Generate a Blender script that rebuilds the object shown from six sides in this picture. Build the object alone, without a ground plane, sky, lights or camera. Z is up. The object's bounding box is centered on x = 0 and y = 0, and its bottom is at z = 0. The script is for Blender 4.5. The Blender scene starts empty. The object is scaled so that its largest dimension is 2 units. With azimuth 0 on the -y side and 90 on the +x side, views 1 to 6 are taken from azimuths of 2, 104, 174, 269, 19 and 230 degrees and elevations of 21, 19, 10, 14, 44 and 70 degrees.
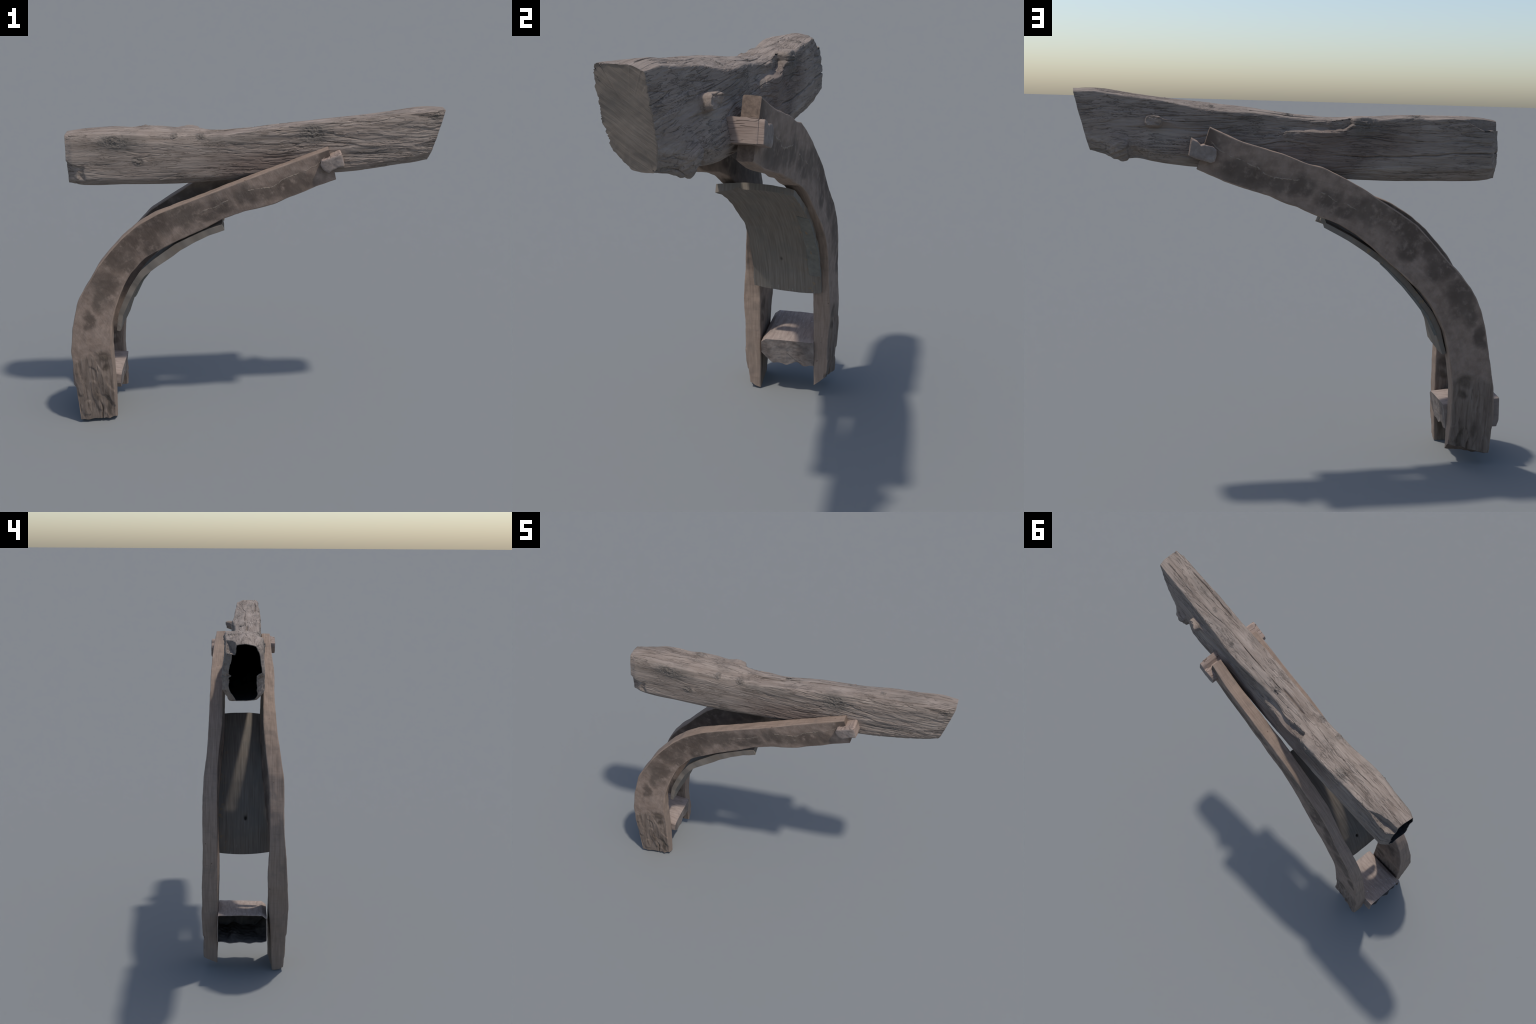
"""A weathered hollow timber beam carried by two curved brace arms, with a bent
plank, a cross block and two pin heads.  Everything lies in world coordinates, so
Object coordinates of every part share one frame (metres, z up)."""
import bpy
import numpy as np

# ------------------------------------------------------------------ numeric noise
def _hash(ix, iy, iz, seed):
    h = (ix.astype(np.uint32) * np.uint32(374761393) + iy.astype(np.uint32) * np.uint32(668265263)
         + iz.astype(np.uint32) * np.uint32(2147483647) + np.uint32((seed * 974711 + 12345) % 4294967295))
    h = (h ^ (h >> np.uint32(13))) * np.uint32(1274126177)
    h = (h ^ (h >> np.uint32(16))) * np.uint32(2246822519)
    return h ^ (h >> np.uint32(15))

def noise(p, seed=0):
    """gradient noise, about -1..1, p is (..., 3)"""
    p = np.asarray(p, float)
    i = np.floor(p).astype(np.int64)
    f = p - i
    w = f * f * f * (f * (f * 6 - 15) + 10)
    out = 0.0
    for dx in (0, 1):
        for dy in (0, 1):
            for dz in (0, 1):
                h = _hash(i[..., 0] + dx, i[..., 1] + dy, i[..., 2] + dz, seed)
                gx = (h & np.uint32(1023)).astype(float) / 511.5 - 1
                gy = ((h >> np.uint32(10)) & np.uint32(1023)).astype(float) / 511.5 - 1
                gz = ((h >> np.uint32(20)) & np.uint32(1023)).astype(float) / 511.5 - 1
                d = gx * (f[..., 0] - dx) + gy * (f[..., 1] - dy) + gz * (f[..., 2] - dz)
                out = out + d * (w[..., 0] if dx else 1 - w[..., 0]) * (w[..., 1] if dy else 1 - w[..., 1]) * (w[..., 2] if dz else 1 - w[..., 2])
    return out * 1.5

def fbm(p, octaves=3, seed=0):
    s, a, t = 0.0, 1.0, 0.0
    p = np.asarray(p, float)
    for k in range(octaves):
        s = s + a * noise(p * 2 ** k + 7.3 * k, seed + k)
        t += a
        a *= 0.5
    return s / t

def step(a, b, x):
    t = np.clip((x - a) / (b - a), 0, 1)
    return t * t * (3 - 2 * t)

def table(xs, ys, x, soft=True):
    """piecewise curve through hand-placed control points (monotone smooth)"""
    xs, ys = np.asarray(xs, float), np.asarray(ys, float)
    if not soft:
        return np.interp(x, xs, ys)
    m = np.gradient(ys, xs)
    d = np.diff(ys) / np.diff(xs)
    for k in range(len(d)):
        lim = 3 * abs(d[k])
        m[k] = np.clip(m[k], -lim, lim)
        m[k + 1] = np.clip(m[k + 1], -lim, lim)
    x = np.clip(x, xs[0], xs[-1])
    k = np.clip(np.searchsorted(xs, x) - 1, 0, len(xs) - 2)
    h = xs[k + 1] - xs[k]
    t = (x - xs[k]) / h
    return ((2 * t**3 - 3 * t**2 + 1) * ys[k] + (t**3 - 2 * t**2 + t) * h * m[k]
            + (-2 * t**3 + 3 * t**2) * ys[k + 1] + (t**3 - t**2) * h * m[k + 1])

def resample(poly, n):
    poly = np.asarray(poly, float)
    s = np.concatenate([[0], np.cumsum(np.linalg.norm(np.diff(poly, axis=0), axis=1))])
    t = np.linspace(0, s[-1], n)
    return np.stack([np.interp(t, s, poly[:, k]) for k in range(poly.shape[1])], 1)

def soften(c, times=1):
    c = c.copy()
    for _ in range(times):
        c[1:-1] = 0.25 * c[:-2] + 0.5 * c[1:-1] + 0.25 * c[2:]
    return c

# ------------------------------------------------------------------ mesh helpers
def add_mesh(name, verts, faces, mats, slots=None, sharp=35, solid=None):
    me = bpy.data.meshes.new(name)
    me.from_pydata([tuple(v) for v in verts], [], faces)
    for m in mats:
        me.materials.append(m)
    if slots is not None:
        me.polygons.foreach_set("material_index", np.asarray(slots, np.int32))
    me.update()
    me.shade_smooth()
    if sharp:
        me.set_sharp_from_angle(angle=np.radians(sharp))
    ob = bpy.data.objects.new(name, me)
    bpy.context.scene.collection.objects.link(ob)
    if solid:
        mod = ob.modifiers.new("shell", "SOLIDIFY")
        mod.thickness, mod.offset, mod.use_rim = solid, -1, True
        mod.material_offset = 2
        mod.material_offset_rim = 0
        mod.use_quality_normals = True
    return ob

def tube_faces(n, m):
    """faces of an n-stations x m-ring tube"""
    f = []
    for i in range(n - 1):
        a, b = i * m, (i + 1) * m
        for j in range(m):
            k = (j + 1) % m
            f.append((a + j, b + j, b + k, a + k))
    return f

def grid_normals(g):
    """normals of a tube grid (n, m, 3)"""
    du = np.gradient(g, axis=0)
    dv = np.roll(g, -1, 1) - np.roll(g, 1, 1)
    nn = np.cross(dv, du)
    return nn / (np.linalg.norm(nn, axis=2, keepdims=True) + 1e-12)

def cap(ring_start, ring, verts, flip, levels=10, relief=None):
    """close a ring with inner rings shrinking to a centre point"""
    m = len(ring)
    c = ring.mean(0)
    faces, prev = [], list(range(ring_start, ring_start + m))
    for l in range(1, levels):
        s = 1 - l / levels
        new = c + (ring - c) * s
        if relief is not None:
            new = new + relief(new) * min(1, l / 2)
        base = len(verts)
        verts.extend(new)
        cur = list(range(base, base + m))
        for j in range(m):
            k = (j + 1) % m
            q = (prev[j], prev[k], cur[k], cur[j])
            faces.append(q[::-1] if flip else q)
        prev = cur
    base = len(verts)
    verts.append(c if relief is None else c + relief(c[None])[0])
    for j in range(m):
        k = (j + 1) % m
        q = (prev[j], prev[k], base)
        faces.append(q[::-1] if flip else q)
    return faces

# ------------------------------------------------------------------ material helpers
class Nodes:
    def __init__(self, name):
        self.mat = bpy.data.materials.new(name)
        self.mat.use_nodes = True
        self.t = self.mat.node_tree
        self.bsdf = self.t.nodes["Principled BSDF"]
        self.P = self.t.nodes.new("ShaderNodeTexCoord").outputs["Object"]

    def put(self, sock, v):
        if hasattr(v, "is_output"):
            self.t.links.new(v, sock)
        elif isinstance(v, (tuple, list)) and sock.type == "RGBA":
            sock.default_value = (*v, 1) if len(v) == 3 else v
        else:
            sock.default_value = v

    def math(self, op, a, b=0.0, c=0.0, clamp=False):
        n = self.t.nodes.new("ShaderNodeMath")
        n.operation, n.use_clamp = op, clamp
        for s, v in zip(n.inputs, (a, b, c)):
            self.put(s, v)
        return n.outputs[0]

    def vec(self, op, a, b=(0, 0, 0)):
        n = self.t.nodes.new("ShaderNodeVectorMath")
        n.operation = op
        self.put(n.inputs[0], a)
        self.put(n.inputs[1], b)
        return n.outputs["Value"] if op in ("LENGTH", "DISTANCE", "DOT_PRODUCT") else n.outputs[0]

    def sep(self, v):
        n = self.t.nodes.new("ShaderNodeSeparateXYZ")
        self.put(n.inputs[0], v)
        return n.outputs

    def comb(self, x, y, z):
        n = self.t.nodes.new("ShaderNodeCombineXYZ")
        for s, v in zip(n.inputs, (x, y, z)):
            self.put(s, v)
        return n.outputs[0]

    def noise(self, v, scale, detail=4, rough=0.55, dist=0.0):
        n = self.t.nodes.new("ShaderNodeTexNoise")
        self.put(n.inputs["Vector"], v)
        for k, x in (("Scale", scale), ("Detail", detail), ("Roughness", rough), ("Distortion", dist)):
            n.inputs[k].default_value = x
        return n.outputs["Fac"]

    def noisevec(self, v, scale, detail=2):
        n = self.t.nodes.new("ShaderNodeTexNoise")
        self.put(n.inputs["Vector"], v)
        n.inputs["Scale"].default_value, n.inputs["Detail"].default_value = scale, detail
        return self.vec("SUBTRACT", n.outputs["Color"], (0.5, 0.5, 0.5))

    def range(self, v, a, b, c=0.0, d=1.0, smooth=True):
        n = self.t.nodes.new("ShaderNodeMapRange")
        n.interpolation_type = "SMOOTHSTEP" if smooth else "LINEAR"
        for s, x in zip(n.inputs, (v, a, b, c, d)):
            self.put(s, x)
        return n.outputs[0]

    def mix(self, f, a, b, mode="MIX"):
        n = self.t.nodes.new("ShaderNodeMix")
        n.data_type, n.blend_type = "RGBA", mode
        self.put(n.inputs[0], f)
        self.put(n.inputs[6], a)
        self.put(n.inputs[7], b)
        return n.outputs[2]

    def ramp(self, f, stops):
        n = self.t.nodes.new("ShaderNodeValToRGB")
        self.put(n.inputs[0], f)
        e = n.color_ramp.elements
        while len(e) < len(stops):
            e.new(0.5)
        for k, (p, c) in zip(e, stops):
            k.position, k.color = p, (*c, 1)
        return n.outputs[0]

    def blobs(self, v, items, wobble=0.0):
        """soft union of ellipsoids (centre, radius) -> 0..1"""
        if wobble:
            w = self.t.nodes.new("ShaderNodeVectorMath")
            w.operation = "SCALE"
            self.put(w.inputs[0], self.noisevec(v, 11, 5))
            w.inputs["Scale"].default_value = wobble
            v = self.vec("ADD", v, w.outputs[0])
        out = None
        for c, r in items:
            d = self.vec("LENGTH", self.vec("DIVIDE", self.vec("SUBTRACT", v, c), r))
            m = self.range(d, 1.35, 0.45)
            out = m if out is None else self.math("MAXIMUM", out, m)
        return out

    def curve_line(self, x, z, pts, x0, x1, z0, z1, width):
        """thin line z = f(x) through hand-placed points"""
        n = self.t.nodes.new("ShaderNodeFloatCurve")
        self.put(n.inputs["Value"], self.range(x, x0, x1, smooth=False))
        cv = n.mapping.curves[0]
        pts = [((a - x0) / (x1 - x0), (b - z0) / (z1 - z0)) for a, b in pts]
        cv.points[0].location, cv.points[1].location = pts[0], pts[-1]
        for p in pts[1:-1]:
            cv.points.new(*p)
        n.mapping.update()
        f = self.math("ADD", self.math("MULTIPLY", n.outputs[0], z1 - z0), z0)
        d = self.math("ABSOLUTE", self.math("SUBTRACT", z, f))
        m = self.range(d, width, width * 0.3)
        inside = self.math("MULTIPLY", self.range(x, x0, x0 + 0.01), self.range(x, x1, x1 - 0.01))
        return self.math("MULTIPLY", m, inside)

    def finish(self, colour, rough=0.85, height=None, strength=0.5, distance=0.003):
        self.put(self.bsdf.inputs["Base Color"], colour)
        self.put(self.bsdf.inputs["Roughness"], rough)
        self.bsdf.inputs["Specular IOR Level"].default_value = 0.25
        if height is not None:
            b = self.t.nodes.new("ShaderNodeBump")
            b.inputs["Strength"].default_value, b.inputs["Distance"].default_value = strength, distance
            self.put(b.inputs["Height"], height)
            self.t.links.new(b.outputs[0], self.bsdf.inputs["Normal"])
        return self.mat

# knots of the beam: centre, radii
KNOTS = [((-0.665, -0.085, 1.575), (0.080, 0.05, 0.036)),
         ((-0.546, -0.090, 1.470), (0.035, 0.03, 0.022)),
         ((0.340, -0.088, 1.600), (0.075, 0.05, 0.045)),
         ((-0.225, -0.070, 1.592), (0.026, 0.03, 0.018)),
         ((-0.360, -0.075, 1.590), (0.020, 0.03, 0.016)),
         ((0.955, -0.090, 1.680), (0.026, 0.03, 0.020)),
         ((-0.300, 0.095, 1.575), (0.055, 0.04, 0.040)),
         ((-0.527, 0.070, 1.618), (0.045, 0.035, 0.03)),
         ((0.040, 0.010, 1.612), (0.030, 0.020, 0.03)),
         ((0.060, 0.085, 1.560), (0.050, 0.03, 0.035)),
         ((0.600, -0.025, 1.668), (0.016, 0.012, 0.02)),
         ((0.388, 0.030, 1.642), (0.016, 0.012, 0.02))]

TOP_CHECK = [(-0.92, -0.042), (-0.73, -0.012), (-0.53, 0.0), (-0.44, 0.015), (-0.255, -0.012), (0.0, -0.006), (0.25, -0.004), (0.50, -0.009), (0.59, 0.006), (0.76, 0.010), (0.97, 0.0)]

def weathered_beam():
    n = Nodes("weathered_timber")
    w = n.t.nodes.new("ShaderNodeVectorMath")
    w.operation = "SCALE"
    n.put(w.inputs[0], n.noisevec(n.P, 5, 3))
    w.inputs["Scale"].default_value = 0.022
    V = n.vec("ADD", n.P, w.outputs[0])
    G = n.vec("MULTIPLY", V, (3.0, 34, 34))
    grain = n.noise(G, 1.0, 9, 0.68, 0.5)
    fine = n.noise(n.vec("MULTIPLY", V, (9, 120, 120)), 1.0, 4, 0.6)
    broad = n.noise(n.vec("MULTIPLY", V, (2.2, 6, 6)), 1.0, 4, 0.6)
    col = n.ramp(grain, [(0.25, (0.152, 0.115, 0.091)), (0.42, (0.224, 0.177, 0.145)),
                         (0.58, (0.285, 0.232, 0.194)), (0.78, (0.345, 0.288, 0.244))])
    # grey and brown areas
    col = n.mix(n.math("MULTIPLY", n.range(broad, 0.50, 0.70), 0.65), col, (0.168, 0.140, 0.117))
    col = n.mix(n.math("MULTIPLY", n.range(broad, 0.46, 0.32), 0.35), col, (0.29, 0.225, 0.185))
    damp = n.blobs(n.P, [((0.10, -0.10, 1.43), (0.32, 0.06, 0.10)), ((-0.25, 0.11, 1.50), (0.30, 0.06, 0.09)),
                         ((-0.05, 0.10, 1.42), (0.30, 0.06, 0.08))], 0.10)
    col = n.mix(n.math("MULTIPLY", damp, 0.7), col, n.mix(grain, (0.075, 0.052, 0.045), (0.20, 0.14, 0.11)))
    # knots: dark, crackled
    kn = n.blobs(n.P, KNOTS, 0.05)
    crackle = n.noise(n.P, 90, 5, 0.7, 1.5)
    col = n.mix(n.math("MULTIPLY", kn, 0.6), col, n.ramp(crackle, [(0.35, (0.060, 0.052, 0.045)), (0.65, (0.20, 0.175, 0.15))]))
    smudge = n.blobs(n.P, [((-0.63, -0.09, 1.565), (0.13, 0.05, 0.05)), ((0.36, -0.09, 1.600), (0.12, 0.05, 0.055)), ((-0.06, -0.09, 1.570), (0.16, 0.05, 0.03)),
                           ((0.62, -0.10, 1.50), (0.16, 0.05, 0.03)), ((-0.30, 0.1, 1.56), (0.10, 0.05, 0.05)), ((0.30, 0.08, 1.56), (0.2, 0.05, 0.05))], 0.10)
    col = n.mix(n.math("MULTIPLY", smudge, 0.5), col, (0.135, 0.118, 0.102))
    # checks along the grain
    c1 = n.noise(n.vec("MULTIPLY", V, (2.0, 22, 22)), 1.0, 3, 0.5, 1.0)
    line = n.range(n.math("ABSOLUTE", n.math("SUBTRACT", c1, 0.5)), 0.010, 0.002)
    line = n.math("MULTIPLY", line, n.range(n.noise(n.vec("MULTIPLY", n.P, (3, 9, 9)), 1.0, 3), 0.46, 0.56))
    c2 = n.noise(n.vec("MULTIPLY", V, (4.5, 50, 50)), 1.0, 4, 0.6, 0.8)
    line2 = n.range(n.math("ABSOLUTE", n.math("SUBTRACT", c2, 0.52)), 0.02, 0.004)
    line2 = n.math("MULTIPLY", line2, n.range(n.noise(n.vec("MULTIPLY", n.P, (5, 12, 12)), 1.3, 3), 0.50, 0.62))
    x, y, z = n.sep(n.P)
    y = n.math("ADD", y, n.math("MULTIPLY", n.math("SUBTRACT", n.noise(n.P, 12, 4), 0.5), 0.012))
    top = n.curve_line(x, y, TOP_CHECK,
                       -0.92, 0.97, -0.1, 0.1, 0.0024)
    c3 = n.noise(n.vec("MULTIPLY", V, (6, 105, 105)), 1.0, 4, 0.6, 0.5)
    line3 = n.math("MULTIPLY", n.range(n.math("ABSOLUTE", n.math("SUBTRACT", c3, 0.5)), 0.022, 0.004), n.range(n.noise(n.vec("MULTIPLY", n.P, (7, 16, 16)), 1.0, 3), 0.50, 0.60))
    line2 = n.math("MAXIMUM", line2, n.math("MULTIPLY", line3, 0.8))
    lines = n.math("MAXIMUM", n.math("MAXIMUM", line, line2), n.math("MULTIPLY", n.math("MULTIPLY", top, n.range(n.noise(n.P, 7, 2), 0.40, 0.52)), n.range(z, 1.56, 1.58)))
    col = n.mix(n.math("MULTIPLY", lines, 0.55), col, (0.070, 0.054, 0.044))
    col = n.mix(n.math("MULTIPLY", n.range(fine, 0.3, 0.7), 0.35), col, n.mix(0.5, col, (0.12, 0.10, 0.085)))
    h = n.math("ADD", n.math("MULTIPLY", grain, 1.0), n.math("MULTIPLY", fine, 0.35))
    h = n.math("SUBTRACT", h, n.math("MULTIPLY", lines, 0.8))
    h = n.math("ADD", h, n.math("MULTIPLY", n.math("MULTIPLY", kn, crackle), 1.2))
    return n.finish(col, 0.9, h, 0.7, 0.005)

def end_grain():
    n = Nodes("sawn_end_grain")
    w = n.t.nodes.new("ShaderNodeVectorMath")
    w.operation = "SCALE"
    n.put(w.inputs[0], n.noisevec(n.P, 9, 3))
    w.inputs["Scale"].default_value = 0.02
    V = n.vec("ADD", n.P, w.outputs[0])
    x, y, z = n.sep(V)
    d = n.math("ADD", n.math("MULTIPLY", y, 0.62), n.math("MULTIPLY", z, 0.78))      # saw strokes run diagonally
    e = n.math("SUBTRACT", n.math("MULTIPLY", y, 0.78), n.math("MULTIPLY", z, 0.62))
    saw = n.noise(n.comb(n.math("MULTIPLY", d, 190), n.math("MULTIPLY", e, 9), 0), 1.0, 5, 0.7)
    patch = n.noise(n.P, 14, 4)
    col = n.ramp(saw, [(0.2, (0.148, 0.119, 0.096)), (0.8, (0.205, 0.170, 0.140))])
    col = n.mix(n.math("MULTIPLY", n.range(patch, 0.45, 0.7), 0.5), col, (0.20, 0.168, 0.14))
    return n.finish(col, 0.9, saw, 0.4, 0.003)

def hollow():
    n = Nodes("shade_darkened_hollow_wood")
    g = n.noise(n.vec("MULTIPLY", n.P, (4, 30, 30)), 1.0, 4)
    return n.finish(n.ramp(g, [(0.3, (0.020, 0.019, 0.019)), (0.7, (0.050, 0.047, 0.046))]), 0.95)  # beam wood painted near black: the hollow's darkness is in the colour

DARK_PATCHES = [(0.30, 1.37, .05, .035), (0.22, 1.345, .075, .045), (0.11, 1.315, .06, .030), (0.00, 1.300, .05, .035),
                (-0.14, 1.245, .05, .030), (-0.20, 1.19, .05, .02), (-0.32, 1.200, .085, .045), (-0.46, 1.150, .065, .055),
                (-0.54, 1.110, .075, .060), (-0.50, 1.03, .04, .05), (-0.62, 1.050, .055, .055), (-0.685, 0.965, .06, .06), (-0.62, .94, .035, .05),
                (-0.757, 0.815, .055, .075), (-0.80, .73, .03, .05), (-0.86, .62, .025, .05), (0.42, 1.50, .055, .075)]

def arm_face():
    n = Nodes("brace_face_wood")
    x, y, z = n.sep(n.P)
    ay = n.math("ABSOLUTE", y)
    Q = n.comb(x, ay, z)
    flat = n.comb(x, 0.0, z)
    # the curved grain follows the radius from the middle of the bow
    rx = n.math("SUBTRACT", x, 0.10)
    rz = n.math("SUBTRACT", z, 0.30)
    rad = n.math("SQRT", n.math("ADD", n.math("MULTIPLY", rx, rx), n.math("MULTIPLY", rz, rz)))
    ang = n.math("ARCTAN2", rz, rx)
    grain = n.noise(n.comb(n.math("MULTIPLY", rad, 55), n.math("MULTIPLY", ang, 5), n.math("MULTIPLY", ay, 30)), 1.0, 5, 0.6, 0.4)
    scratch = n.noise(n.comb(n.math("MULTIPLY", n.math("ADD", x, n.math("MULTIPLY", z, 0.5)), 110), n.math("MULTIPLY", z, 30), 0), 1.0, 3, 0.6)
    mott = n.noise(Q, 24, 6, 0.65)
    mott2 = n.noise(Q, 7, 4, 0.6)
    col = n.ramp(mott, [(0.3, (0.186, 0.133, 0.103)), (0.5, (0.242, 0.178, 0.140)), (0.72, (0.298, 0.224, 0.179))])
    col = n.mix(n.math("MULTIPLY", n.range(grain, 0.35, 0.65), 0.35), col, n.mix(0.5, col, (0.10, 0.078, 0.066)))
    col = n.mix(n.math("MULTIPLY", n.range(scratch, 0.55, 0.75), 0.35), col, (0.27, 0.225, 0.19))
    patch = n.blobs(flat, [((a, 0, b), (c * 1.36, 1, d * 1.36)) for a, b, c, d in DARK_PATCHES], 0.11)
    patch = n.math("MULTIPLY", patch, n.range(mott, 0.82, 0.48))
    col = n.mix(n.math("MULTIPLY", patch, 0.85), col, n.ramp(mott2, [(0.35, (0.078, 0.057, 0.045)), (0.65, (0.122, 0.094, 0.075))]))
    l1 = n.curve_line(x, n.math("ADD", z, n.math("MULTIPLY", n.math("SUBTRACT", mott, 0.5), 0.035)),
                      [(0.0, 1.330), (0.07, 1.337), (0.136, 1.345), (0.193, 1.385), (0.261, 1.412), (0.328, 1.440), (0.400, 1.490)],
                      0.0, 0.40, 1.2, 1.6, 0.0045)
    l2 = n.curve_line(x, n.math("ADD", z, n.math("MULTIPLY", n.math("SUBTRACT", mott, 0.5), 0.03)),
                      [(-0.26, 1.200), (-0.22, 1.222), (-0.17, 1.236), (-0.13, 1.262), (-0.09, 1.276)], -0.26, -0.09, 1.1, 1.4, 0.004)
    pale = n.math("MULTIPLY", n.math("MAXIMUM", l1, l2), n.range(n.noise(Q, 40, 3), 0.38, 0.58))
    col = n.mix(n.math("MULTIPLY", pale, 0.6), col, (0.34, 0.275, 0.215))
    # rotten, fibrous foot
    zz = n.math("ADD", z, n.math("MULTIPLY", n.math("SUBTRACT", n.noise(Q, 11, 3), 0.5), 0.30))
    foot = n.range(zz, 0.46, 0.38)
    fib = n.noise(n.comb(n.math("MULTIPLY", x, 70), n.math("MULTIPLY", ay, 70), n.math("MULTIPLY", z, 7)), 1.0, 6, 0.65, 0.6)
    col = n.mix(n.math("MULTIPLY", foot, 0.8), col, n.ramp(fib, [(0.28, (0.062, 0.045, 0.035)), (0.44, (0.150, 0.113, 0.089)), (0.7, (0.245, 0.194, 0.158))]))
    stain = n.blobs(flat, [((-0.80, 0, 0.415), (0.035, 1, 0.035)), ((-0.79, 0, 0.345), (0.022, 1, 0.022)), ((-0.86, 0, 0.17), (0.02, 1, 0.04)), ((-0.79, 0, 0.12), (0.015, 1, 0.10))], 0.05)
    col = n.mix(n.math("MULTIPLY", stain, 0.7), col, n.ramp(mott, [(0.3, (0.035, 0.026, 0.02)), (0.7, (0.11, 0.082, 0.06))]))
    h = n.math("ADD", n.math("MULTIPLY", mott, 0.5), n.math("MULTIPLY", scratch, 0.4))
    h = n.math("ADD", h, n.math("MULTIPLY", n.math("MULTIPLY", foot, fib), 2.0))
    h = n.math("ADD", h, n.math("MULTIPLY", pale, 0.8))
    return n.finish(col, 0.88, h, 0.6, 0.004)

def arm_edge():
    n = Nodes("brace_sawn_edge")
    x, y, z = n.sep(n.P)
    rx = n.math("SUBTRACT", x, 0.10)
    rz = n.math("SUBTRACT", z, 0.30)
    ang = n.math("ARCTAN2", rz, rx)
    streak = n.noise(n.comb(n.math("MULTIPLY", ang, 8), n.math("MULTIPLY", y, 110), 0), 1.0, 5, 0.6, 0.3)
    tooth = n.noise(n.comb(n.math("MULTIPLY", ang, 140), n.math("MULTIPLY", y, 12), 0), 1.0, 2, 0.5)
    mott = n.noise(n.P, 16, 5, 0.6)
    col = n.ramp(streak, [(0.3, (0.205, 0.147, 0.112)), (0.7, (0.305, 0.226, 0.175))])
    col = n.mix(n.math("MULTIPLY", n.range(mott, 0.5, 0.7), 0.45), col, (0.165, 0.130, 0.106))
    col = n.mix(n.math("MULTIPLY", n.range(tooth, 0.5, 0.7), 0.15), col, (0.15, 0.11, 0.085))
    spot = n.range(n.noise(n.P, 38, 2), 0.70, 0.76)
    col = n.mix(n.math("MULTIPLY", spot, 0.6), col, (0.085, 0.05, 0.035))
    foot = n.range(n.math("ADD", z, n.math("MULTIPLY", mott, 0.2)), 0.62, 0.40)
    col = n.mix(n.math("MULTIPLY", foot, 0.30), col, (0.20, 0.155, 0.125))
    h = n.math("ADD", streak, n.math("MULTIPLY", tooth, 0.3))
    return n.finish(col, 0.85, h, 0.35, 0.003)

def arm_tip():
    n = Nodes("brace_end_grain")
    m = n.noise(n.P, 60, 5, 0.65, 0.4)
    g = n.noise(n.vec("MULTIPLY", n.P, (20, 120, 20)), 1.0, 4)
    col = n.ramp(m, [(0.3, (0.105, 0.078, 0.062)), (0.7, (0.215, 0.158, 0.122))])
    return n.finish(col, 0.88, n.math("ADD", m, g), 0.4, 0.003)

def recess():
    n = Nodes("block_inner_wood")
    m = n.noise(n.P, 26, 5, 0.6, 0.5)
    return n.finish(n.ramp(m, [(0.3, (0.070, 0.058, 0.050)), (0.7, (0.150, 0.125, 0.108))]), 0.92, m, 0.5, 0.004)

def plank_wood():
    n = Nodes("greenish_plank_wood")
    x, y, z = n.sep(n.P)
    ang = n.math("ARCTAN2", n.math("SUBTRACT", z, 0.45), n.math("SUBTRACT", x, 0.0))
    g = n.noise(n.comb(n.math("MULTIPLY", ang, 4), n.math("MULTIPLY", y, 130), 0), 1.0, 6, 0.6, 0.15)
    mott = n.noise(n.P, 10, 5, 0.6)
    col = n.ramp(g, [(0.28, (0.126, 0.104, 0.084)), (0.5, (0.170, 0.143, 0.118)), (0.74, (0.218, 0.187, 0.156))])
    col = n.mix(n.math("MULTIPLY", n.range(mott, 0.48, 0.68), 0.5), col, (0.140, 0.130, 0.113))
    col = n.mix(n.math("MULTIPLY", n.range(mott, 0.45, 0.30), 0.4), col, (0.175, 0.135, 0.10))
    wear = n.math("MULTIPLY", n.range(n.noise(n.P, 45, 4), 0.58, 0.66), n.range(y, 0.07, 0.13))
    col = n.mix(n.math("MULTIPLY", wear, 0.6), col, (0.25, 0.165, 0.085))
    pale = n.math("MULTIPLY", n.range(n.noise(n.vec("MULTIPLY", n.P, (20, 60, 20)), 1.0, 4), 0.60, 0.70), n.range(n.math("ADD", z, n.math("MULTIPLY", mott, 0.1)), 0.66, 0.58))
    col = n.mix(n.math("MULTIPLY", pale, 0.6), col, (0.27, 0.25, 0.22))
    hole = n.blobs(n.P, [((-0.665, -0.005, 0.695), (0.012, 0.009, 0.018))], 0.01)
    col = n.mix(hole, col, (0.02, 0.014, 0.010))
    return n.finish(col, 0.85, n.math("SUBTRACT", g, hole), 0.35, 0.003)

def lath_metal():
    n = Nodes("grey_painted_lath")
    m = n.noise(n.P, 30, 5, 0.6)
    col = n.ramp(m, [(0.3, (0.125, 0.118, 0.103)), (0.6, (0.165, 0.155, 0.134)), (0.75, (0.205, 0.188, 0.158))])
    rust = n.range(n.noise(n.vec("MULTIPLY", n.P, (9, 30, 9)), 1.3, 4), 0.66, 0.72)
    col = n.mix(n.math("MULTIPLY", rust, 0.7), col, (0.26, 0.155, 0.075))
    return n.finish(col, 0.8, m, 0.4, 0.003)

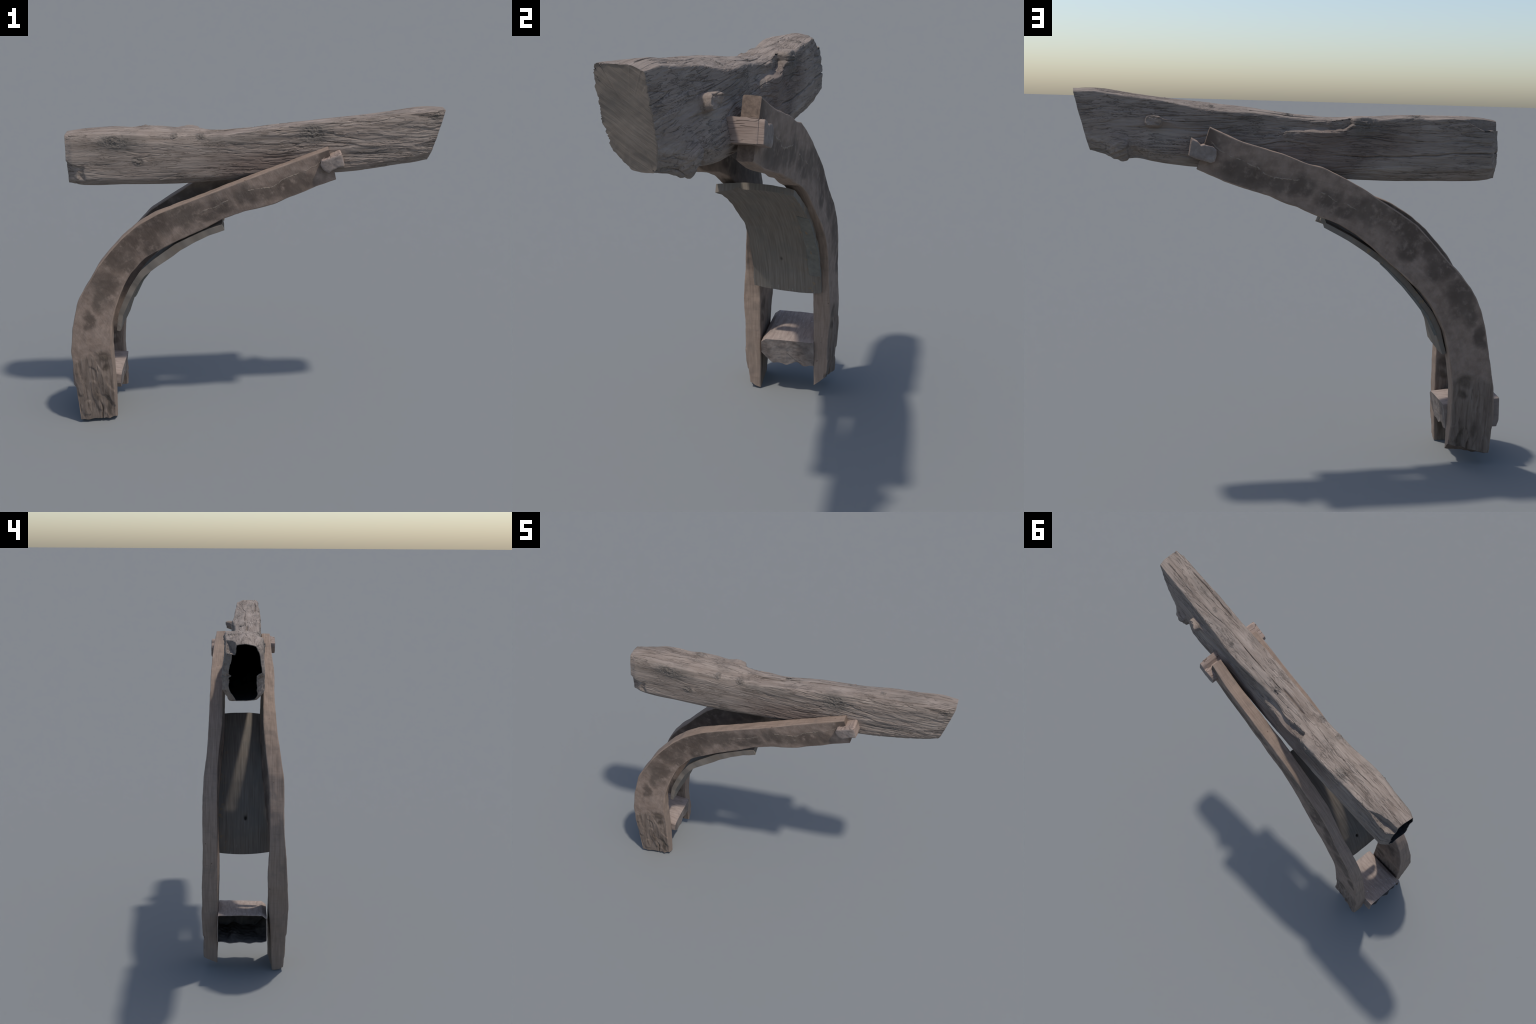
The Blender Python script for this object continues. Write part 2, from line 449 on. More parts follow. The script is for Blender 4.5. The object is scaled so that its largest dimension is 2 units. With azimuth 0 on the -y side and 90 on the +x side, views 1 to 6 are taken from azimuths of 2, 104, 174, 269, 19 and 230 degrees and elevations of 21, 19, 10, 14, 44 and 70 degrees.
def block_wood():
    n = Nodes("sawn_block_wood")
    x, y, z = n.sep(n.P)
    g = n.noise(n.comb(n.math("MULTIPLY", x, 14), n.math("MULTIPLY", y, 90), n.math("MULTIPLY", z, 30)), 1.0, 5, 0.6)
    m = n.noise(n.P, 22, 4)
    col = n.ramp(g, [(0.3, (0.225, 0.172, 0.145)), (0.7, (0.335, 0.268, 0.228))])
    col = n.mix(n.math("MULTIPLY", n.range(m, 0.5, 0.7), 0.5), col, (0.19, 0.155, 0.135))
    fleck = n.range(n.noise(n.comb(n.math("MULTIPLY", x, 40), n.math("MULTIPLY", y, 130), 0), 1.0, 3), 0.60, 0.68)
    col = n.mix(n.math("MULTIPLY", n.math("MULTIPLY", fleck, n.range(x, -0.82, -0.88)), 0.6), col, (0.42, 0.39, 0.37))
    return n.finish(col, 0.85, g, 0.4, 0.003)

def rough_end():
    n = Nodes("mottled_hewn_end")
    m = n.noise(n.P, 12, 7, 0.68, 0.3)
    s = n.noise(n.vec("MULTIPLY", n.P, (30, 30, 90)), 1.0, 4)
    col = n.ramp(m, [(0.32, (0.080, 0.062, 0.054)), (0.5, (0.150, 0.122, 0.107)), (0.70, (0.255, 0.216, 0.190))])
    col = n.mix(n.math("MULTIPLY", n.range(s, 0.5, 0.7), 0.25), col, (0.28, 0.235, 0.2))
    return n.finish(col, 0.88, n.math("ADD", m, n.math("MULTIPLY", s, 0.4)), 0.6, 0.004)

def head_wood():
    n = Nodes("pale_pin_wood")
    g = n.noise(n.vec("MULTIPLY", n.P, (30, 10, 90)), 1.0, 5, 0.6)
    col = n.ramp(g, [(0.3, (0.225, 0.165, 0.135)), (0.7, (0.340, 0.262, 0.218))])
    crack = n.range(n.math("ABSOLUTE", n.math("SUBTRACT", n.noise(n.vec("MULTIPLY", n.P, (5, 5, 70)), 1.0, 2), 0.5)), 0.014, 0.004)
    col = n.mix(n.math("MULTIPLY", crack, 0.7), col, (0.06, 0.04, 0.03))
    return n.finish(col, 0.85, n.math("SUBTRACT", g, crack), 0.5, 0.003)

def head_end():
    n = Nodes("pin_end_wood")
    m = n.noise(n.P, 30, 6, 0.65, 0.3)
    col = n.ramp(m, [(0.3, (0.165, 0.130, 0.112)), (0.55, (0.235, 0.193, 0.168)), (0.75, (0.300, 0.256, 0.228))])
    return n.finish(col, 0.88, m, 0.5, 0.004)

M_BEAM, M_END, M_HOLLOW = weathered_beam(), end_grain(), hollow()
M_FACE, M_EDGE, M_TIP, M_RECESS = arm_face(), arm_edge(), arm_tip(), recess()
M_PLANK, M_LATH, M_BLOCK, M_ROUGH, M_HEAD, M_HEADEND = plank_wood(), lath_metal(), block_wood(), rough_end(), head_wood(), head_end()

# ------------------------------------------------------------------ beam
def build_beam():
    NX, X0, X1 = 860, -0.923, 1.000
    x0 = np.linspace(X0, X1, NX)
    lean = 0.074 * step(0.45, 0.99, x0)                        # lower edge falls back at the sawn end
    xb = x0 - lean
    st = [-0.92, -0.84, -0.76, -0.68, -0.60, -0.52, -0.44, -0.36, -0.28, -0.20, -0.12, -0.04, 0.04, 0.12, 0.20, 0.36, 0.52, 0.60, 0.76, 0.92, 0.99]
    yTF = table(st, [-.057, -.064, -.070, -.083, -.088, -.084, -.075, -.074, -.075, -.076, -.078, -.079, -.081, -.084, -.088, -.083, -.082, -.088, -.091, -.090, -.083], x0)
    zTF = table(st, [1.598, 1.606, 1.609, 1.610, 1.606, 1.599, 1.595, 1.594, 1.590, 1.589, 1.593, 1.603, 1.612, 1.623, 1.633, 1.647, 1.662, 1.669, 1.682, 1.695, 1.702], x0)
    yTB = table(st, [.086, .088, .089, .093, .093, .099, .101, .098, .096, .080, .070, .061, .059, .063, .065, .064, .057, .053, .046, .043, .036], x0)
    zTB = table(st, [1.597, 1.605, 1.607, 1.609, 1.603, 1.606, 1.605, 1.597, 1.604, 1.588, 1.582, 1.589, 1.596, 1.604, 1.611, 1.617, 1.637, 1.652, 1.672, 1.687, 1.685], x0)
    zR = table(st, [1.606, 1.617, 1.621, 1.622, 1.622, 1.621, 1.618, 1.613, 1.610, 1.604, 1.603, 1.608, 1.614, 1.623, 1.631, 1.646, 1.660, 1.668, 1.687, 1.703, 1.698], x0)
    sb = [-0.92, -0.84, -0.60, -0.40, -0.20, 0.0, 0.20, 0.36, 0.52, 0.66, 0.72, 0.79, 0.85, 0.92]
    zBF = table(sb, [1.357, 1.345, 1.345, 1.347, 1.355, 1.367, 1.380, 1.390, 1.400, 1.414, 1.422, 1.431, 1.434, 1.443], xb)
    zBB = table(sb, [1.350, 1.340, 1.335, 1.331, 1.337, 1.349, 1.362, 1.372, 1.382, 1.400, 1.411, 1.408, 1.423, 1.442], xb)
    yBL = table(sb, [.104, .107, .107, .106, .105, .102, .098, .096, .097, .098, .080, .090, .064, .042], xb)
    yFL = table(sb, [-.087, -.090, -.092, -.090, -.090, -.092, -.093, -.096, -.100, -.098, -.096, -.094, -.090, -.076], xb)
    yBM = table(sb, [.108, .109, .107, .104, .099, .088, .080, .078, .077, .072, .064, .062, .055, .044], xb)
    yFM = table(sb, [-.091, -.094, -.095, -.094, -.093, -.094, -.096, -.101, -.106, -.104, -.102, -.100, -.096, -.088], xb)
    cbB = table(sb, [.035, .033, .028, .028, .028, .028, .028, .028, .028, .03, .028, .03, .022, .014], xb)
    cbF = table(sb, [.036, .033, .028, .026, .026, .026, .026, .026, .028, .03, .032, .034, .040, .045], xb)
    zTF, zTB, zR = zTF + 0.003, zTB + 0.003, zR + 0.004
    zBF, zBB = zBF - 0.004, zBB - 0.006
    per = [46, 46, 36, 42, 42, 32, 28, 28, 32, 42, 42, 32]
    M = sum(per)
    g = np.zeros((NX, M, 3))
    for i in range(NX):
        h = zTB[i] - zBB[i]
        hf = zTF[i] - zBF[i]
        ctl = np.array([(yTF[i], zTF[i]), (0.0, zR[i]), (yTB[i], zTB[i]), (yTB[i] + 0.3 * (yBM[i] - yTB[i]), zTB[i] - 0.055),
                        (yBM[i], zBB[i] + 0.52 * h), (yBL[i], zBB[i] + 0.16 * h + 0.01), (yBL[i] - cbB[i], zBB[i]), (0.0, 0.5 * (zBB[i] + zBF[i]) - 0.003),
                        (yFL[i] + cbF[i], zBF[i]), (yFL[i], zBF[i] + cbF[i] * 1.15), (yFM[i], zBF[i] + 0.5 * hf), (0.5 * (yTF[i] + yFM[i]) - 0.004, zTF[i] - 0.035)])
        nxt = np.roll(ctl, -1, 0)
        pts = np.concatenate([a + (b - a) * np.linspace(0, 1, k, endpoint=False)[:, None] for a, b, k in zip(ctl, nxt, per)])
        for _ in range(15):                                    # round the corners
            pts = 0.25 * np.roll(pts, 1, 0) + 0.5 * pts + 0.25 * np.roll(pts, -1, 0)
        g[i, :, 1:] = pts
        g[i, :, 0] = x0[i] - (1.704 - pts[:, 1]) * 0.277 * step(0.45, 0.99, x0[i])
    x, y, z = g[..., 0], g[..., 1], g[..., 2]

    # the open end draws in towards its rim
    draw = 1 - step(-0.925, -0.885, x + 0.012 * noise(g * 8, 3))
    y -= np.where(y > 0, draw * 0.028 * step(0.02, 0.09, y), 0)
    y += np.where((y < 0), draw * 0.010 * step(-0.02, -0.08, y), 0)
    # scooped chip low on the front of the open end
    wob = 0.014 * noise(g * 28, 11)
    zc = table([-0.93, -0.89, -0.83], [1.478, 1.458, 1.440], x)
    chip = (1 - step(-0.842, -0.822, x + wob)) * (1 - step(zc - 0.014, zc + 0.008, z + 0.5 * wob)) * step(1.358, 1.385, z)
    scoop = -0.055 - 0.026 * step(-0.93, -0.86, x) + 0.006 * noise(g * 40, 5)
    y[:] = np.where((y < 0) & (chip > 0), y + chip * np.maximum(0, scoop - y), y)
    # split-off corner on the upper back of the open end: steep wall, ledge below
    wall = table([-0.93, -0.87, -0.82, -0.78, -0.735], [0.040, 0.046, 0.058, 0.072, 0.096], x) + 0.003 * noise(g * 50, 8)
    ledge = 1.562 + 0.046 * step(-0.86, -0.74, x) + 0.004 * noise(g * 30, 9)
    cut = step(wall, wall + 0.004, y) * (1 - step(-0.75, -0.735, x))
    z[:] = z - cut * np.maximum(0, z - ledge)
    # broken corner on the upper back near the middle, with a standing knot on its left
    wob = 0.012 * noise(g * 22, 15)
    inb = step(-0.262, -0.232, x + wob) * (1 - step(-0.06, 0.02, x + wob))
    up = step(1.548 + 0.02 * step(-0.2, -0.25, x), 1.558 + 0.02 * step(-0.2, -0.25, x), z + 0.007 * noise(g * (20, 20, 20), 16) + 0.003 * noise(g * 80, 17))
    y[:] = np.where(y > 0.03, y - inb * up * np.maximum(0, y - (0.066 - 0.010 * step(-0.10, -0.20, x) + 0.004 * noise(g * 60, 4))), y)
    in2 = step(-0.10, -0.02, x) * (1 - step(0.06, 0.30, x)) * step(1.505, 1.520, z + wob * 0.6)
    y[:] = np.where(y > 0.03, y - in2 * 0.010, y)
    proud = step(-0.30, -0.20, x) * (1 - step(0.05, 0.10, x)) * (1 - step(1.535, 1.552, z + 0.3 * wob)) * step(1.36, 1.40, z)
    y[:] = np.where(y > 0.03, np.maximum(y, y + proud * np.maximum(0, 0.093 - 0.010 * noise(g * (9, 4, 4), 18) - 0.008 * step(-.1, .08, x) - y)), y)

    # ---- relief along the normal
    nn = -grid_normals(g)
    q = g.copy()
    for c, r in KNOTS:                                         # grain flows round the knots
        d = (q - np.array(c)) / np.array(r)
        f = np.exp(-0.35 * (d ** 2).sum(-1))
        q[..., 1:] += (q[..., 1:] - np.array(c)[1:]) * f[..., None] * 0.5
    warp = q + 0.009 * np.stack([0 * x, noise(q * (3, 7, 7), 21), noise(q * (3, 7, 7), 22)], -1)
    big = fbm(q * (3.5, 9, 9), 3, 30)
    ridge = fbm(warp * (2.6, 46, 46), 3, 40)
    fibre = fbm(warp * (9.0, 95, 95), 2, 50)
    n1 = noise(warp * (2.0, 28, 28), 60)
    crack = np.clip(1 - np.abs(n1) / 0.055, 0, 1) * step(0.0, 0.30, noise(q * (3.2, 9, 9), 61))
    n2 = noise(warp * (3.6, 56, 56), 70)
    crack2 = np.clip(1 - np.abs(n2) / 0.08, 0, 1) * step(0.02, 0.30, noise(q * (4.5, 14, 14), 71))
    flake = step(0.10, 0.14, noise(warp * (5, 42, 42), 80)) + step(0.12, 0.16, noise(warp * (9, 70, 70), 81)) - 0.8
    rough = 0.45 + 0.55 * step(-0.25, 0.15, x) * step(-0.3, -0.6, nn[..., 1]) + 0.3 * step(0.3, 0.7, nn[..., 1])
    rough = np.where(nn[..., 2] > 0.7, 0.55, rough)
    n3 = noise(warp * (7.0, 75, 75), 75)
    crack3 = np.clip(1 - np.abs(n3) / 0.12, 0, 1) * step(0.0, 0.25, noise(q * (6, 18, 18), 76))
    d = 0.0036 * big + rough * (0.0020 * ridge + 0.0015 * fibre + 0.0014 * flake * step(0.5, 0.8, rough) - 0.0022 * crack3) - 0.0040 * crack * (0.4 + rough) - 0.0026 * crack2 * (0.4 + rough) + 0.0012
    for (c, r), hgt in zip(KNOTS, (0.003, 0.003, -0.002, 0.003, 0.002, 0.004, 0.010, 0.005, -0.004, -0.002, 0.001, 0.001)):
        e = (g - np.array(c)) / np.array(r)
        rr = np.sqrt((e ** 2).sum(-1)) + 0.25 * noise(g * 45, 90)
        d += hgt * np.exp(-(rr / 0.9) ** 2) + 0.0012 * np.exp(-(rr / 1.1) ** 4) * np.sin(rr * 9) + 0.004 * np.exp(-(rr / 0.8) ** 4) * noise(g * 110, 91)
    # long check along the top, and one on the back
    line = np.interp(x, [p[0] for p in TOP_CHECK], [p[1] for p in TOP_CHECK]) + 0.003 * noise(g * (12, 0, 0), 95)
    d -= 0.005 * np.exp(-((y - line) / 0.0016) ** 2) * step(0.6, 0.85, nn[..., 2]) * step(-0.10, 0.15, noise(g * (6, 0, 0) + 3, 96))
    lz = np.interp(x, [-0.92, -0.75, -0.5, -0.3, -0.1], [1.462, 1.458, 1.440, 1.434, 1.440]) + 0.005 * noise(g * (12, 0, 0), 97)
    d -= 0.008 * np.exp(-((z - lz) / 0.0032) ** 2) * step(0.6, 0.85, nn[..., 1]) * (1 - step(-0.25, -0.05, x))
    # gouge on the upper side beside the middle knot, and the shakes along its front edge
    gy = np.interp(x, [-0.17, -0.06, 0.05], [-0.014, -0.015, -0.018])
    d -= 0.014 * np.exp(-((y - gy) / 0.005) ** 2) * step(0.6, 0.85, nn[..., 2]) * step(-0.180, -0.13, x) * (1 - step(0.00, 0.05, x))
    gy = np.interp(x, [0.45, 0.7, 0.97], [-0.064, -0.074, -0.068]) + 0.004 * noise(g * (10, 0, 0), 98)
    d -= 0.010 * np.exp(-((y - gy) / 0.003) ** 2) * step(0.45, 0.8, nn[..., 2]) * step(0.45, 0.55, x) * step(-0.2, 0.1, noise(g * (6, 0, 0) + 5, 101))
    # sawn-off branch stub on the back with a tail of grain behind it
    ex, ez = (x - 0.644) / 0.036, (z - 1.566) / 0.024
    rr = (np.abs(ex) ** 3 + np.abs(ez) ** 3) ** (1 / 3) + 0.10 * noise(g * 50, 99)
    back = step(0.5, 0.8, nn[..., 1])
    d += back * (1 - step(0.90, 1.10, rr)) * (0.032 + 0.004 * noise(g * 90, 100))
    tail = np.exp(-((z - 1.572 + 0.2 * (0.61 - x)) / 0.013) ** 2) * step(0.50, 0.62, x) * (1 - step(0.62, 0.65, x))
    d += back * 0.016 * tail
    # grown-over lump near the lower back of the sawn end, its step falling off towards the middle
    w2 = 0.010 * noise(g * 30, 105)
    lump = step(0.752, 0.766, x + w2) * (1 - step(0.785, 0.880, x + w2)) * (1 - step(1.450, 1.505, z + w2 + 0.3 * (x - 0.8)))
    d += step(0.1, 0.5, nn[..., 1]) * lump * (0.014 + 0.003 * np.sin((z + 0.5 * x) * 260 + 30 * w2))
    pit = np.exp(-((x - 0.735) / 0.014) ** 2 - ((z - 1.445) / 0.030) ** 2)
    d -= step(0.1, 0.5, nn[..., 1]) * pit * 0.010
    # shallow shelf broken off the lower back edge
    d -= step(0.2, 0.6, nn[..., 1]) * step(0.66, 0.672, x + w2) * (1 - step(0.72, 0.74, x)) * (1 - step(1.430, 1.442, z + w2)) * 0.008
    g = g + nn * d[..., None]
    rimx = 0.005 * noise(g[0] * 14, 110)
    g[:6, :, 0] += rimx * np.linspace(1, 0, 6)[:, None]

    verts = list(g.reshape(-1, 3))
    faces = tube_faces(NX, M)
    slots = [0] * len(faces)
    nrm = np.array([0.964, 0.0, -0.267])

    def saw(p):
        dgl = p[:, 1] * 0.62 + p[:, 2] * 0.78
        e = p[:, 1] * 0.78 - p[:, 2] * 0.62
        s = fbm(np.stack([dgl * 70, e * 6, 0 * e], -1), 2, 120) * 0.0012 + 0.004 * noise(p * 12, 121) + 0.0005 * noise(p * 55, 122)
        return s[:, None] * nrm
    ring0 = (NX - 1) * M
    cf = cap(ring0, g[-1], verts, True, 40, saw)
    faces += cf
    slots += [1] * len(cf)
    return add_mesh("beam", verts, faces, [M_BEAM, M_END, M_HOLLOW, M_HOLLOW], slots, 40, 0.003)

# ------------------------------------------------------------------ brace arms
def build_arm(name, convex, concave, yco, yci, yvo, yvi, foot, side, seed):
    """convex / concave: side outlines from foot to tip (x, z); y tables against height"""
    N, na, nb, nc = 420, 44, 16, 4
    C, V = soften(resample(convex, N), 6), soften(resample(concave, N), 6)
    W = np.linalg.norm(V - C, axis=1)
    zc, zv = C[:, 1], V[:, 1]
    co, ci, vo, vi = (table(*t, zz) for t, zz in ((yco, zc), (yci, zc), (yvo, zv), (yvi, zv)))
    rad = 0.006
    arcs = np.linspace(0, 1, nc + 2)[1:-1]
    ring, slot = [], []
    def straight(a, b, k, s):
        for t in np.linspace(0, 1, k):
            ring.append((a[0] + (b[0] - a[0]) * t, a[1] + (b[1] - a[1]) * t, *[a[k2] + (b[k2] - a[k2]) * t for k2 in (2, 3)]))
            slot.append(s)
    # ring in (across 0..1, through 0..1) plus inset factors (outward rounding)
    # corners: (convex,outer) (concave,outer) (concave,inner) (convex,inner); inset signs on each axis
    def corner(u, t, su, st, first):
        for a in arcs:
            ang = a * np.pi / 2
            k1, k2 = (1 - np.sin(ang), 1 - np.cos(ang)) if first else (1 - np.cos(ang), 1 - np.sin(ang))
            ring.append((u, t, su * k1, st * k2))
            slot.append(1)
    straight((0, 0, 1, 0), (1, 0, -1, 0), na, 0)
    corner(1, 0, -1, 1, True)
    straight((1, 0, 0, 1), (1, 1, 0, -1), nb, 1)
    corner(1, 1, -1, -1, False)
    straight((1, 1, -1, 0), (0, 1, 1, 0), na, 0)
    corner(0, 1, 1, -1, True)
    straight((0, 1, 0, -1), (0, 0, 0, 1), nb, 1)
    corner(0, 0, 1, 1, False)
    ring = np.array(ring)
    slot[na - 1] = 1
    m = len(ring)
    u = ring[None, :, 0] + ring[None, :, 2] * rad / W[:, None]
    T = np.abs(co - ci)
    t = ring[None, :, 1] + ring[None, :, 3] * rad / T[:, None]
    g = np.zeros((N, m, 3))
    g[..., 0] = C[:, 0:1] + (V[:, 0:1] - C[:, 0:1]) * u
    g[..., 2] = C[:, 1:2] + (V[:, 1:2] - C[:, 1:2]) * u
    yo = co[:, None] + (vo - co)[:, None] * u
    yi = ci[:, None] + (vi - ci)[:, None] * u
    g[..., 1] = yo + (yi - yo) * t
    # foot cut: corner heights (convex outer, concave outer, concave inner, convex inner)
    rowz = (foot[0] * (1 - u) + foot[1] * u) * (1 - t) + (foot[3] * (1 - u) + foot[2] * u) * t
    base = C[0, 1] + (V[0, 1] - C[0, 1]) * u
    fade = (1 - step(0.0, 0.16, np.linspace(0, 1, N)))[:, None]
    g[..., 2] += (rowz - base) * fade
    x, y, z = g[..., 0], g[..., 1], g[..., 2]
    p = np.stack([x, np.abs(y), z], -1)
    # break-off of the outer skin low on the concave side, with a crack above it
    nn = grid_normals(g)
    if nn[N // 2, na // 2, 1] * side < 0:
        nn = -nn
    outer = step(0.5, 0.8, nn[..., 1] * side)
    low = 1 - step(0.32, 0.46, z + 0.06 * noise(p * 9, seed))
    grainp = np.stack([x * 42, p[..., 1] * 42, z * 5], -1)
    fib = fbm(grainp, 3, seed + 1)
    cr = np.clip(1 - np.abs(noise(np.stack([x * 24, p[..., 1] * 10, z * 3.2], -1), seed + 2)) / 0.10, 0, 1) * step(0.0, 0.25, noise(p * 8, seed + 3))
    d = 0.0030 * fbm(p * 7, 2, seed + 5) + 0.0012 * fbm(p * 30, 2, seed + 6)
    d += low * outer * (0.0045 * fib - 0.006 * cr + 0.002 + 0.004 * (step(0.05, 0.15, noise(p * (22, 22, 9), seed + 7)) - 0.5))
    # split running up the foot, off the middle of the outer face
    xs = -0.835 + 0.02 * noise(np.stack([0 * x, 0 * x, z * 9], -1), seed + 8)
    d -= outer * 0.014 * np.exp(-((x - xs) / 0.0035) ** 2) * (1 - step(0.08, 0.16, z))
    edge = 1 - outer - step(0.5, 0.8, -nn[..., 1] * side)
    d += np.clip(edge, 0, 1) * 0.0026 * fbm(np.stack([x * 11, y * 40, z * 11], -1), 2, seed + 9)
    g = g + nn * d[..., None]
    # ragged lower end
    g[..., 2] += (1 - step(0, 0.03, np.linspace(0, 1, N)))[:, None] * (0.006 * noise(p * 35, seed + 10) + 0.006 * noise(p * 14, seed + 11))
    g[..., 2] = np.maximum(g[..., 2], 0.0005)
    verts = list(g.reshape(-1, 3))
    quad = tube_faces(N, m)
    probe = np.cross(g[N // 2, 1] - g[N // 2, 0], g[N // 2 + 1, 0] - g[N // 2, 0])
    want_flip = probe[1] * side > 0          # face (a, b, b', a') normal = du x dv = -probe
    faces = [f[::-1] for f in quad] if want_flip else quad
    slots = list(np.tile(slot, N - 1))
    f1 = cap((N - 1) * m, g[-1], verts, not want_flip if False else (not want_flip), 8, lambda q: 0.002 * noise(q * 40, seed)[:, None] * np.array([0.95, 0, 0.3]))
    f0 = cap(0, g[0], verts, want_flip, 8)
    faces += f1 + f0
    slots += [2] * (len(f1) + len(f0))
    ob = add_mesh(name, verts, faces, [M_FACE, M_EDGE, M_TIP], slots, 40)
    import bmesh
    bm = bmesh.new()
    bm.from_mesh(ob.data)
    bmesh.ops.recalc_face_normals(bm, faces=bm.faces)
    bm.to_mesh(ob.data)
    bm.free()
    return ob

def build_arms():
    front_convex = [(-.958, .012), (-.963, .209), (-.966, .386), (-.972, .433), (-.949, .594), (-.915, .723), (-.879, .793), (-.839, .850), (-.785, .940),
                    (-.715, 1.021), (-.652, 1.086), (-.573, 1.150), (-.460, 1.213), (-.285, 1.278), (-.032, 1.376), (.194, 1.458), (.330, 1.506), (.415, 1.537)]
    front_concave = [(-.763, .015), (-.755, .148), (-.750, .335), (-.751, .471), (-.741, .591), (-.716, .685), (-.694, .738), (-.665, .805), (-.618, .884),
                     (-.543, .961), (-.471, 1.002), (-.375, 1.050), (-.269, 1.098), (-.176, 1.142), (-.123, 1.172), (-.025, 1.208), (.055, 1.228),
                     (.147, 1.253), (.226, 1.290), (.306, 1.319), (.373, 1.348), (.455, 1.376)]
    back_convex = [(-.939, .071), (-.945, .254), (-.938, .379), (-.907, .533), (-.880, .667), (-.857, .745), (-.822, .817), (-.796, .858), (-.738, .929),
                   (-.688, .975), (-.607, 1.067), (-.533, 1.142), (-.437, 1.204), (-.365, 1.248), (-.271, 1.306), (-.189, 1.347), (-.102, 1.388),
                   (-.039, 1.400), (.076, 1.443), (.245, 1.487), (.312, 1.513), (.399, 1.553)]
    back_concave = [(-.739, .083), (-.745, .212), (-.740, .374), (-.729, .460), (-.711, .558), (-.688, .643), (-.661, .697), (-.621, .762), (-.570, .828),
                    (-.496, .898), (-.423, .956), (-.338, 1.030), (-.266, 1.087), (-.196, 1.126), (-.160, 1.143), (-.079, 1.173), (.002, 1.208),
                    (.065, 1.228), (.133, 1.257), (.207, 1.276), (.337, 1.317), (.454, 1.368)]
    f = build_arm("brace_arm", front_convex, front_concave,
                  ([0, .2, .43, .60, .71, .915, 1.04, 1.18, 1.26, 1.38, 1.445, 1.54], [-.193, -.205, -.209, -.200, -.192, -.194, -.180, -.164, -.162, -.168, -.161, -.157]),
                  ([0, .16, .30, .50, .645, .76, .937, 1.04, 1.15, 1.39, 1.54], [-.137, -.128, -.120, -.110, -.120, -.121, -.117, -.105, -.097, -.108, -.105]),
                  ([0, .13, .21, .34, .435, .585, .70, .80, .9, 1.0, 1.06, 1.18, 1.27, 1.38], [-.168, -.181, -.189, -.193, -.198, -.190, -.179, -.166, -.156, -.147, -.142, -.146, -.156, -.154]),
                  ([0, .22, .43, .59, .70, .80, .9, 1.0, 1.06, 1.18, 1.27, 1.38], [-.119, -.117, -.121, -.124, -.112, -.100, -.091, -.086, -.084, -.089, -.099, -.102]),
                  (.016, .022, .003, 0.0), -1, 200)
    b = build_arm("brace_arm", back_convex, back_concave,
                  ([.07, .25, .42, .63, .75, .925, 1.05, 1.28, 1.45, 1.55], [.198, .206, .210, .205, .208, .204, .190, .184, .180, .165]),
                  ([.05, .38, .62, .83, .99, 1.19, 1.41, 1.55], [.136, .133, .133, .137, .135, .116, .115, .108]),
                  ([.08, .18, .30, .37, .52, .62, .75, .9, 1.06, 1.2, 1.37], [.183, .194, .197, .202, .200, .197, .200, .197, .180, .170, .153]),
                  ([.07, .47, .62, .75, .9, 1.0, 1.06, 1.2, 1.37], [.137, .127, .130, .132, .122, .112, .108, .107, .101]),
                  (.057, .095, .060, .033), 1, 200)
    return [f, b]

